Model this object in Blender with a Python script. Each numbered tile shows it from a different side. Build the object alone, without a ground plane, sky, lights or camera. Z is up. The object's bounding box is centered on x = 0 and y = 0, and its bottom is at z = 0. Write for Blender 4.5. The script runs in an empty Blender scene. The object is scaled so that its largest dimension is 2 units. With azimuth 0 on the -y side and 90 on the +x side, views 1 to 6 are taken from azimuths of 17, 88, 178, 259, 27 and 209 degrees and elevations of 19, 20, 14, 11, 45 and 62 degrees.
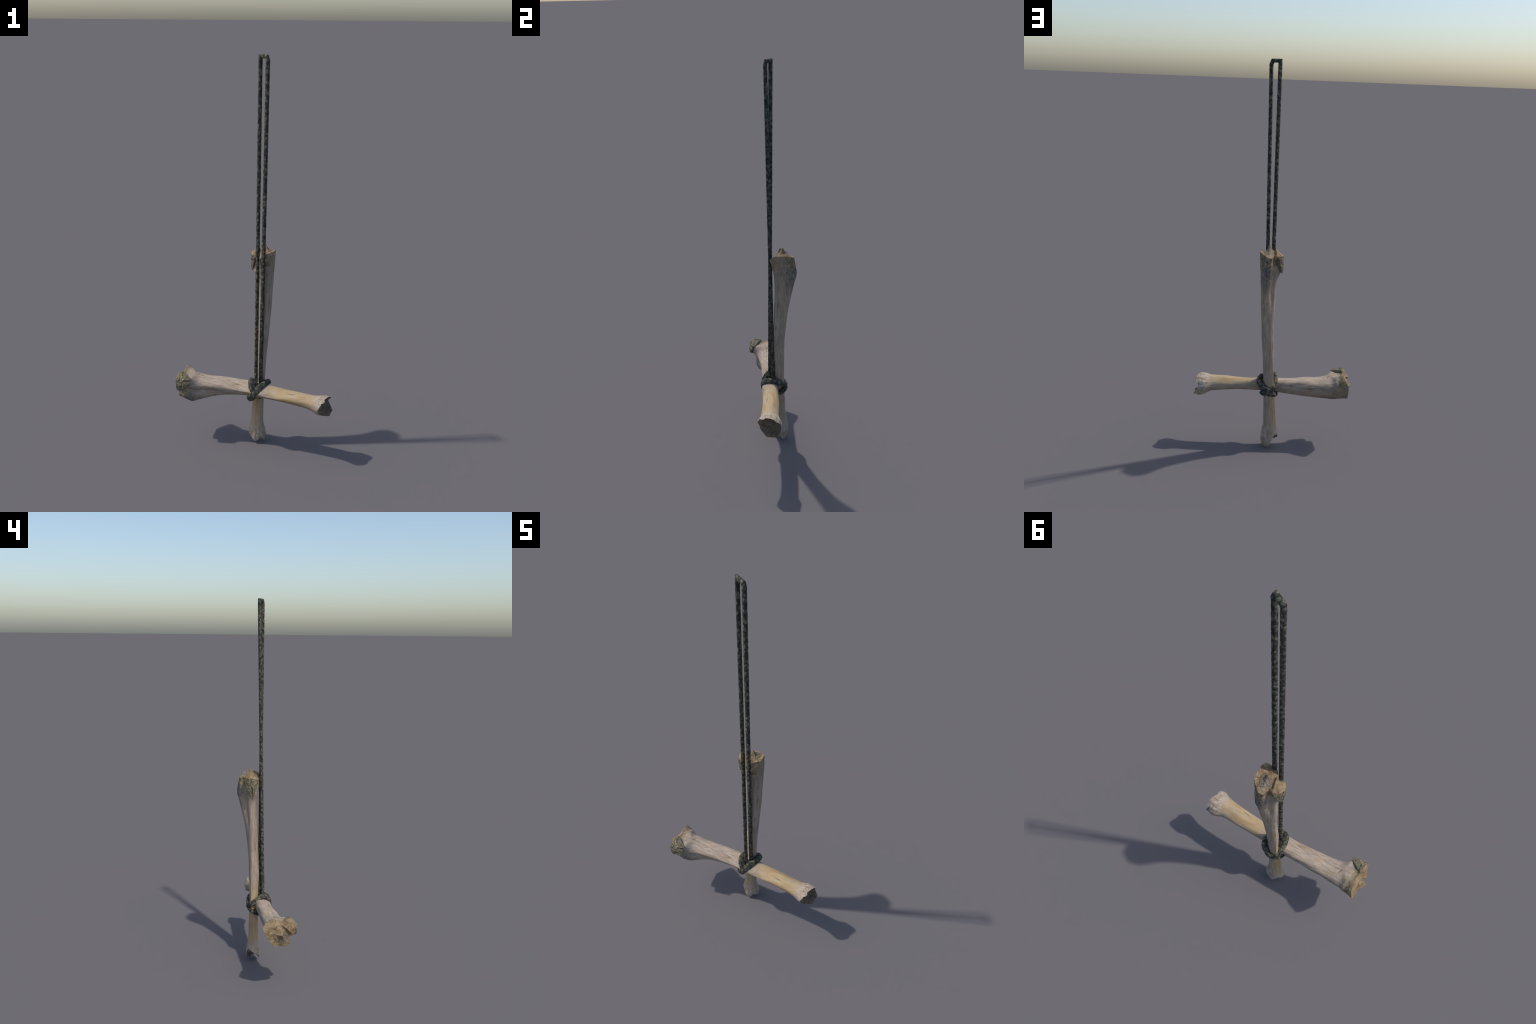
import bpy, bmesh, math
import numpy as np
from mathutils import Matrix, Vector, noise, geometry

# ------------------------------------------------------------------ helpers
def new_mesh_object(name, verts, faces, mats=(), face_mats=None, smooth_angle=42):
    me = bpy.data.meshes.new(name)
    me.from_pydata([tuple(map(float, v)) for v in verts], [], faces)
    for m in mats:
        me.materials.append(m)
    if face_mats is not None:
        me.polygons.foreach_set("material_index", face_mats)
    bm = bmesh.new(); bm.from_mesh(me)
    bmesh.ops.recalc_face_normals(bm, faces=bm.faces)
    for f in bm.faces:
        f.smooth = True
    lim = math.radians(smooth_angle)
    for e in bm.edges:
        e.smooth = len(e.link_faces) == 2 and e.calc_face_angle(0) < lim
    bm.to_mesh(me); bm.free()
    ob = bpy.data.objects.new(name, me)
    bpy.context.scene.collection.objects.link(ob)
    return ob

def fbm(p, octaves=3):
    return noise.fractal(Vector(p), 0.9, 2.1, octaves, noise_basis='PERLIN_ORIGINAL')

def smooth(t):
    t = min(1.0, max(0.0, t)); return t * t * (3 - 2 * t)

def smooth_table(keys, rows, t):
    """Catmull-Rom style interpolation of table rows over uneven keys."""
    keys = np.asarray(keys); rows = np.asarray(rows)
    slope = np.gradient(rows, keys, axis=0)
    i = int(np.clip(np.searchsorted(keys, t) - 1, 0, len(keys) - 2))
    h = keys[i + 1] - keys[i]; u = min(1.0, max(0.0, (t - keys[i]) / h))
    return ((2*u**3 - 3*u**2 + 1) * rows[i] + (u**3 - 2*u**2 + u) * h * slope[i]
            + (3*u**2 - 2*u**3) * rows[i + 1] + (u**3 - u**2) * h * slope[i + 1])

# ------------------------------------------------------------------ materials
class Nodes:
    def __init__(self, name):
        self.mat = bpy.data.materials.new(name); self.mat.use_nodes = True
        self.t = self.mat.node_tree; self.t.nodes.clear()
        self.out = self.t.nodes.new("ShaderNodeOutputMaterial")
        self.bsdf = self.t.nodes.new("ShaderNodeBsdfPrincipled")
        self.t.links.new(self.bsdf.outputs[0], self.out.inputs[0])
        self.co = self.t.nodes.new("ShaderNodeTexCoord").outputs["Object"]
    def link(self, a, b): self.t.links.new(a, b)
    def put(self, v, sock):
        if hasattr(v, "is_output"): self.link(v, sock)
        else: sock.default_value = v
    def mapped(self, scale, loc=(0, 0, 0), rot=(0, 0, 0)):
        n = self.t.nodes.new("ShaderNodeMapping")
        n.inputs["Scale"].default_value = scale; n.inputs["Location"].default_value = loc
        n.inputs["Rotation"].default_value = rot
        self.link(self.co, n.inputs[0]); return n.outputs[0]
    def noise(self, vec, scale, detail=4, rough=.6, dist=0.):
        n = self.t.nodes.new("ShaderNodeTexNoise")
        n.inputs["Scale"].default_value = scale; n.inputs["Detail"].default_value = detail
        n.inputs["Roughness"].default_value = rough; n.inputs["Distortion"].default_value = dist
        self.link(vec, n.inputs["Vector"]); return n.outputs["Fac"]
    def voronoi(self, vec, scale, feature='F1', rand=1.):
        n = self.t.nodes.new("ShaderNodeTexVoronoi"); n.feature = feature
        n.inputs["Scale"].default_value = scale; n.inputs["Randomness"].default_value = rand
        self.link(vec, n.inputs["Vector"]); return n.outputs["Distance"]
    def wave(self, vec, scale, dist=2., detail=2.):
        n = self.t.nodes.new("ShaderNodeTexWave"); n.bands_direction = 'Z'
        n.inputs["Scale"].default_value = scale; n.inputs["Distortion"].default_value = dist
        n.inputs["Detail"].default_value = detail
        self.link(vec, n.inputs["Vector"]); return n.outputs["Fac"]
    def ramp(self, fac, stops):
        n = self.t.nodes.new("ShaderNodeValToRGB"); e = n.color_ramp.elements
        while len(e) > 1: e.remove(e[-1])
        for k, (pos, col) in enumerate(stops):
            el = e[0] if k == 0 else e.new(pos)
            el.position = pos
            el.color = (col, col, col, 1) if isinstance(col, (int, float)) else (*col, 1)
        self.link(fac, n.inputs[0]); return n.outputs[0]
    def mix(self, fac, a, b, mode='MIX'):
        n = self.t.nodes.new("ShaderNodeMix"); n.data_type = 'RGBA'; n.blend_type = mode
        self.put(fac, n.inputs[0])
        for v, s in ((a, n.inputs[6]), (b, n.inputs[7])):
            if isinstance(v, tuple) and len(v) == 3: v = (*v, 1)
            self.put(v, s)
        return n.outputs[2]
    def math(self, op, a, b=0.):
        n = self.t.nodes.new("ShaderNodeMath"); n.operation = op
        self.put(a, n.inputs[0]); self.put(b, n.inputs[1]); return n.outputs[0]
    def span(self, v, lo, hi, a=0., b=1.):
        n = self.t.nodes.new("ShaderNodeMapRange"); n.interpolation_type = 'SMOOTHSTEP'
        self.put(v, n.inputs[0])
        for k, x in zip((1, 2, 3, 4), (lo, hi, a, b)): n.inputs[k].default_value = x
        return n.outputs[0]
    def axes(self):
        n = self.t.nodes.new("ShaderNodeSeparateXYZ"); self.link(self.co, n.inputs[0])
        return n.outputs
    def finish(self, color, rough=.7, height=None, strength=.3, distance=.002, spec=.3):
        self.put(color, self.bsdf.inputs["Base Color"])
        self.put(rough, self.bsdf.inputs["Roughness"])
        self.bsdf.inputs["Specular IOR Level"].default_value = spec
        if height is not None:
            b = self.t.nodes.new("ShaderNodeBump"); b.inputs["Strength"].default_value = strength
            b.inputs["Distance"].default_value = distance
            self.link(height, b.inputs["Height"]); self.link(b.outputs[0], self.bsdf.inputs["Normal"])
        return self.mat

def bone_material():
    m = Nodes("weathered_bone"); ax = m.axes(); x, y, z = ax[0], ax[1], ax[2]
    grain = m.mapped((1, 1, .09))                    # streaks run along the bone
    streak = m.noise(grain, 150, 6, .7, .5)
    band = m.noise(m.mapped((1, 1, .13), (3, 1, 0)), 48, 4, .6, .8)
    broad = m.noise(m.mapped((1, 1, .22)), 26, 3, .55, .6)
    fine = m.noise(m.co, 300, 4, .7)
    wob = m.math('MULTIPLY', broad, .14)
    # pale chalky shaft with tan and grey-brown bands
    col = m.ramp(streak, [(.28, (.19, .145, .105)), (.43, (.31, .245, .185)), (.58, (.395, .32, .25)), (.74, (.50, .43, .365))])
    col = m.mix(m.span(band, .50, .66, 0, .65), col, (.30, .205, .115))
    col = m.mix(m.span(band, .46, .34, 0, .55), col, (.255, .215, .185))
    col = m.mix(m.math('MULTIPLY', m.span(broad, .50, .70), m.span(fine, .40, .60, 0, .8)), col, (.165, .13, .095))
    # honey-stained lower half
    stain = m.math('MULTIPLY', m.span(m.math('ADD', z, wob), .14, .21), m.span(m.math('ADD', z, wob), .58, .42))
    turn = m.t.nodes.new("ShaderNodeVectorMath"); turn.operation = 'DOT_PRODUCT'
    m.link(m.co, turn.inputs[0]); turn.inputs[1].default_value = (-.87, -.5, 0)
    lean = m.t.nodes.new("ShaderNodeMath"); lean.operation = 'MULTIPLY_ADD'
    m.link(streak, lean.inputs[0]); lean.inputs[1].default_value = .045; m.link(turn.outputs["Value"], lean.inputs[2])
    side = m.span(lean.outputs[0], .012, .042)
    honey = m.ramp(m.noise(m.mapped((1, 1, .16)), 60, 5, .65, .6),
                   [(.28, (.28, .175, .085)), (.44, (.37, .255, .13)), (.58, (.40, .30, .17)), (.74, (.39, .33, .25))])
    col = m.mix(m.math('MULTIPLY', m.math('MULTIPLY', stain, side), m.span(band, .30, .44, .45, .95)), col, honey)
    # chalk-white spongy collar above the broken end
    chalk = m.span(m.math('ADD', z, m.math('MULTIPLY', fine, .08)), .165, .115)
    pits = m.span(m.voronoi(m.co, 190), .12, .34)
    chalkcol = m.mix(pits, (.11, .09, .07), m.ramp(m.noise(m.mapped((1, 1, .5)), 75, 5, .65),
                     [(.34, (.27, .19, .115)), (.50, (.385, .315, .245)), (.66, (.48, .42, .365))]))
    chalkcol = m.mix(m.span(m.math('ADD', z, m.math('MULTIPLY', fine, .02)), .045, .022, 0, .45), chalkcol, (.22, .155, .09))
    col = m.mix(m.math('MULTIPLY', chalk, .88), col, chalkcol)
    # grimy, pitted skin below the joint, strongest on the crest
    headz = m.span(m.math('ADD', z, m.math('MULTIPLY', broad, .16)), .90, 1.06)
    crest = m.span(m.math('ADD', m.math('ADD', m.math('MULTIPLY', x, .6), y), m.math('MULTIPLY', broad, .05)), .030, .085)
    grime = m.ramp(m.noise(m.mapped((1, 1, .4)), 130, 6, .78, .4), [(.37, (.035, .035, .034)), (.48, (.14, .125, .10)), (.58, (.25, .22, .175)), (.72, (.33, .30, .26))])
    col = m.mix(m.math('MULTIPLY', headz, m.math('ADD', m.math('MULTIPLY', crest, .75), .14)), col, grime)
    d = m.t.nodes.new("ShaderNodeVectorMath"); d.operation = 'DISTANCE'
    m.link(m.mapped((1, 1, .7)), d.inputs[0]); d.inputs[1].default_value = (-.003, .066, .700)
    patch = m.span(m.math('ADD', d.outputs["Value"], m.math('MULTIPLY', fine, .03)), .050, .030, 0, .85)
    black = m.ramp(m.noise(m.mapped((1, 1, .6)), 170, 5, .75, .6), [(.38, (.022, .022, .024)), (.5, (.085, .08, .075)), (.64, (.26, .235, .20))])
    col = m.mix(patch, col, black)
    # ochre skin spilling over the joint rim
    spill = m.span(m.math('ADD', z, m.math('ADD', m.math('MULTIPLY', fine, .02), m.math('MULTIPLY', band, .05))), 1.030, 1.062)
    ochre = m.ramp(m.noise(m.co, 60, 5, .7), [(.34, (.045, .04, .03)), (.46, (.19, .145, .085)), (.56, (.28, .21, .12)), (.70, (.36, .28, .17))])
    col = m.mix(m.math('MULTIPLY', spill, m.span(x, .045, .020, .25, .95)), col, ochre)
    # hairline cracks and dark specks
    crack = m.span(m.voronoi(m.mapped((1, 1, .10)), 42, 'DISTANCE_TO_EDGE'), .035, .0)
    crack = m.math('MULTIPLY', crack, m.span(m.noise(m.mapped((1, 1, .3)), 24, 2), .54, .66))
    col = m.mix(m.math('MULTIPLY', crack, .75), col, (.07, .05, .035))
    speck = m.math('MULTIPLY', m.span(m.voronoi(m.mapped((1, 1, .6)), 110), .18, .05), m.span(m.noise(m.co, 30, 2), .48, .60))
    col = m.mix(m.math('MULTIPLY', speck, .75), col, (.09, .065, .045))
    h = m.math('SUBTRACT', m.math('ADD', m.math('MULTIPLY', streak, .6), m.math('MULTIPLY', fine, .4)),
               m.math('ADD', m.math('MULTIPLY', crack, .5), m.math('MULTIPLY', chalk, m.math('SUBTRACT', 1., pits))))
    return m.finish(col, .74, h, .5, .003)

def joint_material():
    m = Nodes("joint_surface")
    n1 = m.noise(m.co, 42, 6, .68, .6); n2 = m.noise(m.co, 160, 5, .72); n3 = m.noise(m.mapped((1, 1, 1), (2, 5, 1)), 30, 3, .5, .9)
    col = m.ramp(n1, [(.32, (.085, .058, .034)), (.43, (.18, .122, .066)), (.56, (.265, .195, .11)), (.74, (.30, .25, .175))])
    col = m.mix(m.span(n3, .52, .66, 0, .8), col, (.17, .098, .05))
    col = m.mix(m.span(n2, .46, .34, 0, .6), col, (.12, .09, .06))
    # rough grey hollow around the central spine
    d = m.t.nodes.new("ShaderNodeVectorMath"); d.operation = 'DISTANCE'
    m.link(m.co, d.inputs[0]); d.inputs[1].default_value = (-.012, .020, 1.085)
    hollow = m.span(m.math('ADD', d.outputs["Value"], m.math('MULTIPLY', n2, .03)), .050, .026)
    grey = m.ramp(n2, [(.36, (.055, .05, .045)), (.52, (.20, .17, .14)), (.68, (.33, .29, .25))])
    col = m.mix(m.math('MULTIPLY', hollow, .75), col, grey)
    pit = m.math('MULTIPLY', m.span(m.voronoi(m.co, 75), .26, .10), m.span(m.noise(m.co, 28, 2), .44, .54))
    col = m.mix(m.math('MULTIPLY', pit, .85), col, (.05, .037, .025))
    return m.finish(col, .7, m.math('SUBTRACT', m.math('ADD', n2, m.math('MULTIPLY', n1, .6)), pit), .7, .004)

def condyle_material():
    m = Nodes("porous_condyle")
    n1 = m.noise(m.co, 75, 6, .72, 1.); n2 = m.noise(m.co, 210, 4, .7)
    col = m.ramp(n1, [(.33, (.045, .04, .03)), (.45, (.15, .13, .08)), (.58, (.255, .22, .135)), (.76, (.36, .30, .19))])
    col = m.mix(m.span(n2, .35, .52, .5, 0), col, (.05, .045, .037))
    return m.finish(col, .85, m.math('ADD', n1, m.math('MULTIPLY', n2, .5)), .9, .005)

def marrow_material():
    m = Nodes("marrow_cavity")
    n1 = m.noise(m.co, 65, 6, .7, .6); n2 = m.noise(m.co, 28, 2)
    col = m.ramp(n1, [(.3, (.05, .04, .03)), (.47, (.13, .10, .068)), (.62, (.21, .17, .12)), (.8, (.30, .25, .18))])
    col = m.mix(m.span(n2, .48, .62, 0, .6), col, (.16, .085, .04))
    return m.finish(col, .9, n1, .9, .005)

def cord_material(name, scale):
    m = Nodes(name)
    n1 = m.noise(m.co, 75 * scale, 5, .75, .8); n2 = m.noise(m.co, 260, 4, .7)
    v = m.voronoi(m.mapped((1, 1, .7), (0, 0, 0), (.5, .3, 0)), 80 * scale)
    col = m.ramp(n1, [(.34, (.024, .025, .021)), (.46, (.078, .076, .058)), (.57, (.165, .155, .110)), (.71, (.33, .30, .225))])
    col = m.mix(m.span(v, .38, .62, 0, .75), col, (.016, .018, .017))
    col = m.mix(m.span(n2, .52, .68, 0, .35), col, (.05, .062, .062))
    return m.finish(col, .85, m.math('SUBTRACT', m.math('ADD', n1, m.math('MULTIPLY', n2, .5)), v), .9, .005, .25)

BONE, JOINT, CONDYLE, MARROW = bone_material(), joint_material(), condyle_material(), marrow_material()
CORD = cord_material("mossy_cord", 1.05); LASH = cord_material("mossy_lashing", .8)

# ------------------------------------------------------------------ the long bone
# Bone frame: z runs from the broken lower end (0) to the joint (1.1); x, y across.
# Per height: mean radius, centre offset (x, y), ovalness (cos2, sin2), triangularity (cos3, sin3)
SECTIONS = [
    (0.00, 0.0380, -0.0066, -0.0017, 0.0049, 0.0042, 0.0012, 0.0019),
    (0.03, 0.0411, -0.0068, 0.0004, 0.0041, 0.0016, 0.0017, 0.0038),
    (0.06, 0.0419, -0.0081, 0.0007, 0.0046, -0.0010, 0.0010, 0.0015),
    (0.09, 0.0375, -0.0074, 0.0002, 0.0035, -0.0016, 0.0004, -0.0005),
    (0.12, 0.0317, -0.0076, -0.0016, 0.0027, -0.0022, 0.0004, -0.0000),
    (0.16, 0.0294, -0.0054, -0.0036, 0.0029, -0.0018, -0.0001, 0.0005),
    (0.22, 0.0281, -0.0022, -0.0053, 0.0024, -0.0020, -0.0003, -0.0003),
    (0.30, 0.0264, 0.0024, -0.0061, 0.0017, -0.0036, -0.0006, 0.0003),
    (0.40, 0.0260, 0.0076, -0.0062, 0.0008, -0.0040, 0.0006, 0.0020),
    (0.50, 0.0286, 0.0111, -0.0069, 0.0002, -0.0021, -0.0004, 0.0023),
    (0.60, 0.0293, 0.0194, -0.0052, 0.0004, -0.0021, -0.0014, 0.0025),
    (0.70, 0.0318, 0.0233, 0.0005, 0.0000, -0.0000, -0.0023, 0.0025),
    (0.78, 0.0356, 0.0251, 0.0058, 0.0001, 0.0015, -0.0029, 0.0014),
    (0.85, 0.0389, 0.0255, 0.0144, -0.0018, 0.0007, -0.0032, 0.0002),
    (0.90, 0.0435, 0.0246, 0.0205, -0.0036, -0.0005, -0.0020, -0.0010),
    (0.94, 0.0488, 0.0223, 0.0242, -0.0045, -0.0006, -0.0023, -0.0025),
    (0.97, 0.0543, 0.0174, 0.0246, -0.0020, 0.0027, -0.0048, -0.0048),
    (1.00, 0.0560, 0.0190, 0.0245, -0.0035, 0.0000, -0.0046, -0.0030),
]
SEC_Z = [s[0] for s in SECTIONS]; SEC_C = [s[1:] for s in SECTIONS]
PHI = np.linspace(0, 2 * np.pi, 180, endpoint=False)

def section_point(z, theta):
    """Outline of the bone at height z: the figure its tangent lines enclose."""
    r0, cx, cy, e1, e2, t1, t2 = smooth_table(SEC_Z, SEC_C, z)
    h = r0 + e1*np.cos(2*PHI) + e2*np.sin(2*PHI) + t1*np.cos(3*PHI) + t2*np.sin(3*PHI)
    c = np.cos(PHI - theta); ok = c > .05
    r = np.min(h[ok] / c[ok])
    return cx + r * math.cos(theta), cy + r * math.sin(theta)

# offsets below are relative to the bone frame's origin, which stands at (.020, .035) under the upright bone
OX, OY = .020, .035
# jagged lower edge: tooth tips and notches (x, y, z)
BREAK = [(.0115, -.002, .014), (.023, .000, .020), (.041, .011, .038), (.050, .026, .020), (.0515, .043, .000),
         (.038, .056, .007), (.016, .066, .005), (.002, .069, .042), (-.013, .067, .078), (-.031, .050, .071),
         (-.034, .031, .058), (-.029, .023, .038), (-.022, .013, .047), (-.010, .004, .035), (.001, -.001, .024)]
# rim of the joint plateau
RIM = [(.0917, .012, 1.076), (.0915, .040, 1.078), (.089, .074, 1.077), (.070, .092, 1.064), (.050, .108, 1.056),
       (.031, .110, 1.052), (.020, .079, 1.059), (.007, .085, 1.057), (-.006, .091, 1.054), (-.020, .074, 1.056),
       (-.029, .056, 1.060), (-.025, .038, 1.053), (-.017, .021, 1.053), (.000, .0175, 1.047), (.012, .020, 1.040), (.026, .007, 1.040),
       (.038, -.0125, 1.042), (.069, -.014, 1.053), (.086, -.006, 1.070)]
# spines, saddle and hollows of the plateau
KNOLLS = [(.043, .0516, 1.106), (.013, .040, 1.092), (.010, .055, 1.085), (.008, .068, 1.075), (.009, .078, 1.066),
          (.019, .044, 1.079), (.018, .056, 1.070), (.017, .067, 1.061), (.028, .047, 1.083), (.026, .060, 1.076),
          (.0525, .0117, 1.063), (.070, .035, 1.072), (.073, .060, 1.071), (.058, .042, 1.080), (.056, .066, 1.078),
          (.044, .072, 1.078), (.0436, .0905, 1.066), (-.008, .060, 1.068), (-.004, .036, 1.072), (.002, .078, 1.063),
          (.026, .020, 1.058), (.036, .034, 1.079)]
CDX, CDY = .010, .034         # middle of the broken end
CPX, CPY = .033, .048         # middle of the plateau
NSEG = 112

def around(points, cx, cy, theta):
    """Linear interpolation of (x, y, z) control points by their angle about (cx, cy)."""
    a = sorted(((math.atan2(p[1] - cy, p[0] - cx) % (2*math.pi)), p) for p in points)
    th = theta % (2*math.pi)
    for k in range(len(a)):
        a0, p0 = a[k - 1] if k else (a[-1][0] - 2*math.pi, a[-1][1])
        a1, p1 = a[k]
        if a0 <= th <= a1: break
    else:
        a0, p0 = a[-1]; a1, p1 = a[0][0] + 2*math.pi, a[0][1]
    # intersect the ray with the straight edge p0-p1
    dx, dy = math.cos(th), math.sin(th)
    ex, ey = p1[0] - p0[0], p1[1] - p0[1]
    wx, wy = p0[0] - cx, p0[1] - cy
    den = ex * dy - ey * dx
    s = 0. if abs(den) < 1e-9 else (wy * dx - wx * dy) / den
    s = min(1., max(0., s))
    return tuple(p0[i] + s * (p1[i] - p0[i]) for i in range(3))

def plateau_height():
    pts = RIM + KNOLLS
    co = [Vector((p[0], p[1])) for p in pts]
    edges = [(i, (i + 1) % len(RIM)) for i in range(len(RIM))]
    vs, _, fs, ov, _, _ = geometry.delaunay_2d_cdt(co, edges, [], 1, 1e-6)
    zs = [pts[o[0]][2] if o else 1.06 for o in ov]
    tris = [(np.array([[vs[i].x, vs[i].y] for i in f]), [zs[i] for i in f]) for f in fs]
    def height(x, y):
        best = None
        for t, zz in tris:
            d = (t[1][1]-t[2][1])*(t[0][0]-t[2][0]) + (t[2][0]-t[1][0])*(t[0][1]-t[2][1])
            if abs(d) < 1e-12: continue
            a = ((t[1][1]-t[2][1])*(x-t[2][0]) + (t[2][0]-t[1][0])*(y-t[2][1])) / d
            b = ((t[2][1]-t[0][1])*(x-t[2][0]) + (t[0][0]-t[2][0])*(y-t[2][1])) / d
            c = 1 - a - b; m = min(a, b, c)
            if best is None or m > best[0]: best = (m, a*zz[0] + b*zz[1] + c*zz[2])
            if m >= 0: break
        return best[1]
    return height

def build_bone_mesh():
    thetas = [2*math.pi*k/NSEG for k in range(NSEG)]
    low = [around(BREAK, CDX, CDY, t) for t in thetas]
    top = [around(RIM, CPX, CPY, t) for t in thetas]
    verts, faces, fm = [], [], []
    Z_LO, Z_HI = .115, .955
    levels = ([('lo', k / 14) for k in range(14)] + [('mid', k / 84) for k in range(84)]
              + [('hi', k / 20) for k in range(21)])
    for kind, q in levels:
        for k, t in enumerate(thetas):
            if kind == 'lo':
                zl = low[k][2] + .0045 * fbm((low[k][0]*150, low[k][1]*150, 3.1), 3) * smooth(low[k][2] / .02)
                zl = max(zl, 0.0)
                z = zl + (Z_LO - zl) * q
                x, y = section_point(z, t); x += OX; y += OY
                w = (1 - q) ** 3
                x += (low[k][0] - x) * w; y += (low[k][1] - y) * w
            elif kind == 'mid':
                z = Z_LO + (Z_HI - Z_LO) * q
                x, y = section_point(z, t); x += OX; y += OY
            else:
                z = Z_HI + (top[k][2] - Z_HI) * q
                x, y = section_point(min(z, 1.0), t); x += OX; y += OY
                medial = smooth(1 - abs(((math.degrees(t) - 165 + 180) % 360) - 180) / 55)
                w = q ** (1.4 + 1.8 * medial)
                x += (top[k][0] - x) * w; y += (top[k][1] - y) * w
            # deep hollow between the crest and the inner condyle
            hollow = .021 * math.exp(-(((math.degrees(t) - 134 + 180) % 360 - 180) / 31) ** 2) \
                * smooth((z - .74) / .19) * smooth((1.062 - z) / .03)
            hollow += .003 * math.exp(-(((math.degrees(t) + 122 + 180) % 360 - 180) / 24) ** 2) \
                * smooth((z - .92) / .05) * smooth((1.045 - z) / .02)
            hollow += .006 * math.exp(-(((math.degrees(t) + 152 + 180) % 360 - 180) / 24) ** 2) \
                * smooth((z - .94) / .05) * smooth((1.047 - z) / .015)
            # shallow flutes above the teeth of the broken end
            hollow += .0016 * smooth((.10 - z) / .04) * max(0, math.cos(5 * t + .6)) ** 2
            x -= hollow * math.cos(t); y -= hollow * math.sin(t)
            # surface relief: long fibres on the shaft, spongy lumps at both ends
            rough_lo = smooth((.12 - z) / .06); rough_hi = smooth((z - .93) / .06)
            d = .0007 * fbm((x*110, y*110, z*9), 3)
            d += .0014 * rough_lo * fbm((x*95, y*95, z*60), 3)
            d += .0020 * rough_hi * (1 - .6 * (q if kind == 'hi' else 0)) * fbm((x*75 + 5, y*75, z*45), 3)
            verts.append((x + d*math.cos(t), y + d*math.sin(t), z))
    n_rows = len(levels)
    for r in range(n_rows - 1):
        for k in range(NSEG):
            a, b = r*NSEG + k, r*NSEG + (k + 1) % NSEG
            faces.append((a, b, b + NSEG, a + NSEG)); fm.append(0)
    # joint plateau
    height = plateau_height(); base = (n_rows - 1) * NSEG; RINGS = 40
    prev = [base + k for k in range(NSEG)]
    for r in range(1, RINGS):
        rho = 1 - r / RINGS; cur = []
        for k in range(NSEG):
            x = CPX + (top[k][0] - CPX) * rho; y = CPY + (top[k][1] - CPY) * rho
            z = height(x, y) + .0022 * fbm((x*110, y*110, 9.), 4) * smooth((1 - rho) / .15)
            cur.append(len(verts)); verts.append((x, y, z))
        for k in range(NSEG):
            faces.append((prev[k], prev[(k+1) % NSEG], cur[(k+1) % NSEG], cur[k])); fm.append(1)
        prev = cur
    verts.append((CPX, CPY, height(CPX, CPY))); c = len(verts) - 1
    for k in range(NSEG):
        faces.append((prev[k], prev[(k+1) % NSEG], c)); fm.append(1)
    # hollow broken end
    prev = [k for k in range(NSEG)]; RINGS = 16
    for r in range(1, RINGS):
        rho = 1 - r / RINGS; cur = []
        for k in range(NSEG):
            x0, y0, z0 = verts[k]
            x = CDX + (x0 - CDX) * rho; y = CDY + (y0 - CDY) * rho
            s = smooth((1 - rho) / .45)
            z = z0 + (.047 - z0) * s + .005 * s * fbm((x*70, y*70, 2.), 3)
            cur.append(len(verts)); verts.append((x, y, z))
        for k in range(NSEG):
            faces.append((prev[k], cur[k], cur[(k+1) % NSEG], prev[(k+1) % NSEG])); fm.append(2)
        prev = cur
    verts.append((CDX, CDY, .050)); c = len(verts) - 1
    for k in range(NSEG):
        faces.append((prev[(k+1) % NSEG], prev[k], c)); fm.append(2)
    return verts, faces, fm

def build_condyle():
    """Rough block of the inner condyle overhanging the shaft, ending in a forked tip."""
    wedges = [
        [(-.0270, .057, 1.0565), (-.004, .0905, 1.0505), (-.020, .075, 1.053), (-.009, .090, 1.038), (-.012, .077, 1.004),
         (-.0270, .053, .990), (-.0255, .0560, .962), (-.018, .065, .969), (.010, .060, 1.045), (.008, .075, 1.000),
         (-.0270, .051, 1.030), (-.012, .050, .985)],
        [(-.0270, .057, 1.0565), (-.018, .022, 1.049), (.002, .0165, 1.045), (-.004, .0165, 1.022), (-.024, .038, 1.049), (-.021, .025, 1.026),
         (-.024, .035, 1.000), (-.0260, .047, .990), (-.0205, .036, .9650), (-.024, .044, .972), (.010, .035, 1.040),
         (.005, .040, 1.000), (-.0270, .051, 1.030), (-.010, .044, .985)],
    ]
    bm = bmesh.new()
    for w in wedges:
        vs = [bm.verts.new((p[0] - OX, p[1] - OY, p[2])) for p in w]
        r = bmesh.ops.convex_hull(bm, input=vs)
        drop = [g for g in r["geom_interior"] + r["geom_unused"] if isinstance(g, bmesh.types.BMVert)]
        if drop: bmesh.ops.delete(bm, geom=list(set(drop)), context='VERTS')
    bmesh.ops.triangulate(bm, faces=bm.faces)
    for _ in range(3):
        bmesh.ops.subdivide_edges(bm, edges=bm.edges[:], cuts=1, use_grid_fill=True)
    bm.normal_update()
    for v in bm.verts:
        v.co += v.normal * .0034 * fbm(v.co * 120, 4)
    verts = [v.co.copy() for v in bm.verts]; bm.verts.index_update()
    faces = [[v.index for v in f.verts] for f in bm.faces]
    bm.free(); return verts, faces

# ------------------------------------------------------------------ assemble
root = bpy.data.objects.new("bone_charm", None)
bpy.context.scene.collection.objects.link(root)
root.empty_display_size = .1
root["label"] = "two weathered leg bones lashed into a cross on a dark cord"
root["category"] = "bone charm"

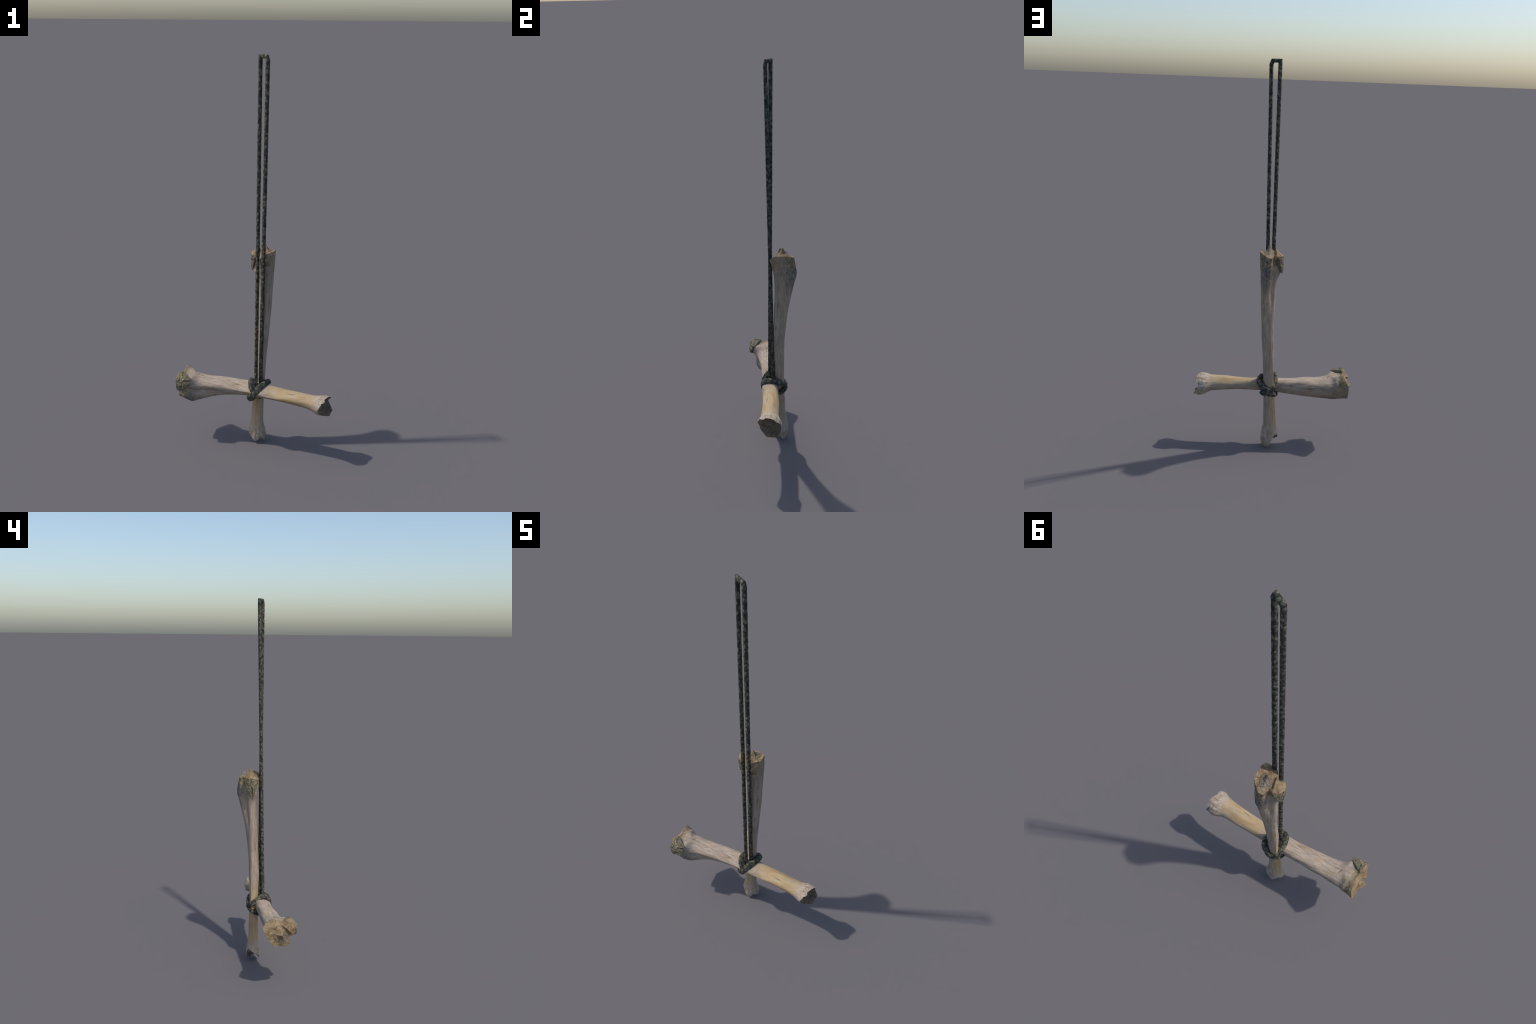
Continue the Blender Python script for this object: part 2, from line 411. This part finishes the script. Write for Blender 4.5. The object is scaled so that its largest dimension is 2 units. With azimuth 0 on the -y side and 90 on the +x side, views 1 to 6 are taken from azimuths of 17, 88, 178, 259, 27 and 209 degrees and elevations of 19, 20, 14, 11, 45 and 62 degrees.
# the bone leans a little within its own mesh, so that both copies are plain rotate-and-scale
LEAN = Matrix(((.99955, -.00027, .03015), (-.00027, .99984, .01792), (-.03015, -.01792, .99938)))
TURN = Matrix(((-.00003, -.01065, -.99994), (.85425, -.51983, .00551), (-.51986, -.85420, .00912)))
verts, faces, fm = build_bone_mesh()
inv = LEAN.transposed()
verts = [inv @ Vector((v[0] - OX, v[1] - OY, v[2])) for v in verts]
bone = new_mesh_object("bone", verts, faces, (BONE, JOINT, MARROW), fm)
cv, cf = build_condyle()
condyle = new_mesh_object("condyle", [inv @ v for v in cv], cf, (CONDYLE,), None, 35)
cross = bone.copy(); condyle_b = condyle.copy()
for o in (cross, condyle_b): bpy.context.scene.collection.objects.link(o)
upright_m = Matrix.Translation((OX, OY, 0)) @ LEAN.to_4x4()
cross_m = Matrix.Translation((.4215, -.0284, .3098)) @ TURN.to_4x4() @ Matrix.Diagonal((1.3733, 1.3733, .7600, 1))
for b, c, mw in ((bone, condyle, upright_m), (cross, condyle_b, cross_m)):
    b.parent = root; b.matrix_world = mw
    c.parent = b; c.matrix_parent_inverse = Matrix.Identity(4); c.matrix_basis = Matrix.Identity(4)

# ------------------------------------------------------------------ cord
def sweep(name, path, radius, mat, step=.004, sides=24, corner=0., plies=3, twist=60., relief=.08, square_pow=9., start=(0, 1, 0), fuzz=.10, seed=0., girth=(1.,)):
    """Tube along a polyline; plies wind round it; corner > 0 lets the path be rounded by a spline."""
    P = [Vector(p) for p in path]
    pts = []
    if corner > 0:
        ext = [2*P[0]-P[1]] + P + [2*P[-1]-P[-2]]
        for i in range(1, len(ext) - 2):
            n = max(2, int((ext[i+1]-ext[i]).length / step))
            for k in range(n):
                u = k / n; p0, p1, p2, p3 = ext[i-1:i+3]
                pts.append(.5*((2*p1) + (p2-p0)*u + (2*p0-5*p1+4*p2-p3)*u*u + (3*p1-p0-3*p2+p3)*u**3))
        pts.append(P[-1])
    else:
        for a, b in zip(P[:-1], P[1:]):
            n = max(1, int((b-a).length / step))
            pts += [a.lerp(b, k / n) for k in range(n)]
        pts.append(P[-1])
    verts, faces = [], []
    total = sum((b - a).length for a, b in zip(pts[:-1], pts[1:]))
    up = Vector(start); s = 0.
    for i, p in enumerate(pts):
        d0 = (p - pts[i-1]).normalized() if i else (pts[1]-p).normalized()
        d1 = (pts[i+1]-p).normalized() if i + 1 < len(pts) else d0
        t = (d0 + d1).normalized()
        miter = 1 / max(.5, t.dot(d1))
        side = (up - t * up.dot(t)).normalized() if i else (up - t*up.dot(t)).normalized()
        up = side; other = t.cross(side)
        bend = (d1 - d0)
        bdir = bend.normalized() if bend.length > 1e-4 else None
        if i: s += (p - pts[i-1]).length
        for k in range(sides):
            a = 2*math.pi*k/sides
            off = side*math.cos(a) + other*math.sin(a)
            # four-sided plait: a square with softened corners
            square = (abs(math.cos(a))**square_pow + abs(math.sin(a))**square_pow) ** (-1/square_pow)
            r = radius * float(np.interp(s / total, np.linspace(0, 1, len(girth)), girth)) * square * (1 - relief + relief * abs(math.cos(.5*plies*(a + twist*s))) * 1.6)
            q = p + off * r
            q += off * radius * fuzz * fbm((q*120) + Vector((seed, 0, 0)), 3)
            if bdir is not None and miter > 1.02:
                e = off.dot(bdir); q += bdir * (e * r * (miter - 1))
            verts.append(q)
    for i in range(len(pts) - 1):
        for k in range(sides):
            a, b = i*sides + k, i*sides + (k+1) % sides
            faces.append((a, b, b+sides, a+sides))
    faces.append(tuple(range(sides))[::-1]); n = len(pts)
    faces.append(tuple((n-1)*sides + k for k in range(sides)))
    ob = new_mesh_object(name, verts, faces, (mat,), None, 60)
    ob.parent = root
    return ob

def strand_a(z): return (.0218 + .0005*(z-1), -.0101 + .0201*(z-1), z)
def strand_b(z): return (.0506 + .0136*(z-1), -.0107 - .0051*(z-1), z)
TOPZ = 1.9895
ax_, ay_, _ = strand_a(TOPZ); bx_, by_, _ = strand_b(TOPZ)
cord_path = [strand_a(.335), strand_a(.8), strand_a(1.4), strand_a(TOPZ),
             (ax_ + (bx_-ax_)*.84, ay_ + (by_-ay_)*.84, TOPZ), strand_b(TOPZ - .017), strand_b(1.4), strand_b(.8), strand_b(.345)]
sweep("hanging_cord", cord_path, .0090, CORD, step=.0035, sides=24, twist=75, relief=.03, square_pow=2.6, start=(.857, .515, 0))

# lashing: up over the front of the crossbone, round behind the upright, and back over to the front
lash_path = [(-.011, -.012, .284), (-.004, -.036, .294), (.010, -.050, .311), (.027, -.054, .339), (.049, -.036, .365),
             (.067, -.004, .375), (.073, .026, .367), (.062, .046, .352), (.042, .053, .339), (.022, .053, .328),
             (.000, .040, .342), (-.008, .014, .362), (-.004, -.014, .380), (.004, -.035, .376), (.011, -.046, .352), (.021, -.049, .332)]
sweep("lashing", lash_path, .0140, LASH, step=.003, sides=24, corner=1., twist=38, relief=.06, square_pow=5., fuzz=.16, seed=3., girth=(1., 1.2, 1.22, 1.1, .95, .9, .95, 1., 1., 1.05, 1.15, 1.15))
under_path = [(-.013, -.008, .283), (-.008, .024, .291), (.008, .048, .304), (.028, .055, .312), (.048, .049, .312),
              (.056, .032, .303), (.052, .004, .298), (.040, -.018, .298)]
sweep("lashing", under_path, .0120, LASH, step=.003, sides=24, corner=1., twist=38, relief=.06, square_pow=5., fuzz=.16, seed=8.)

for ob in list(bpy.context.scene.collection.objects):
    ob.select_set(False)
bpy.context.view_layer.update()
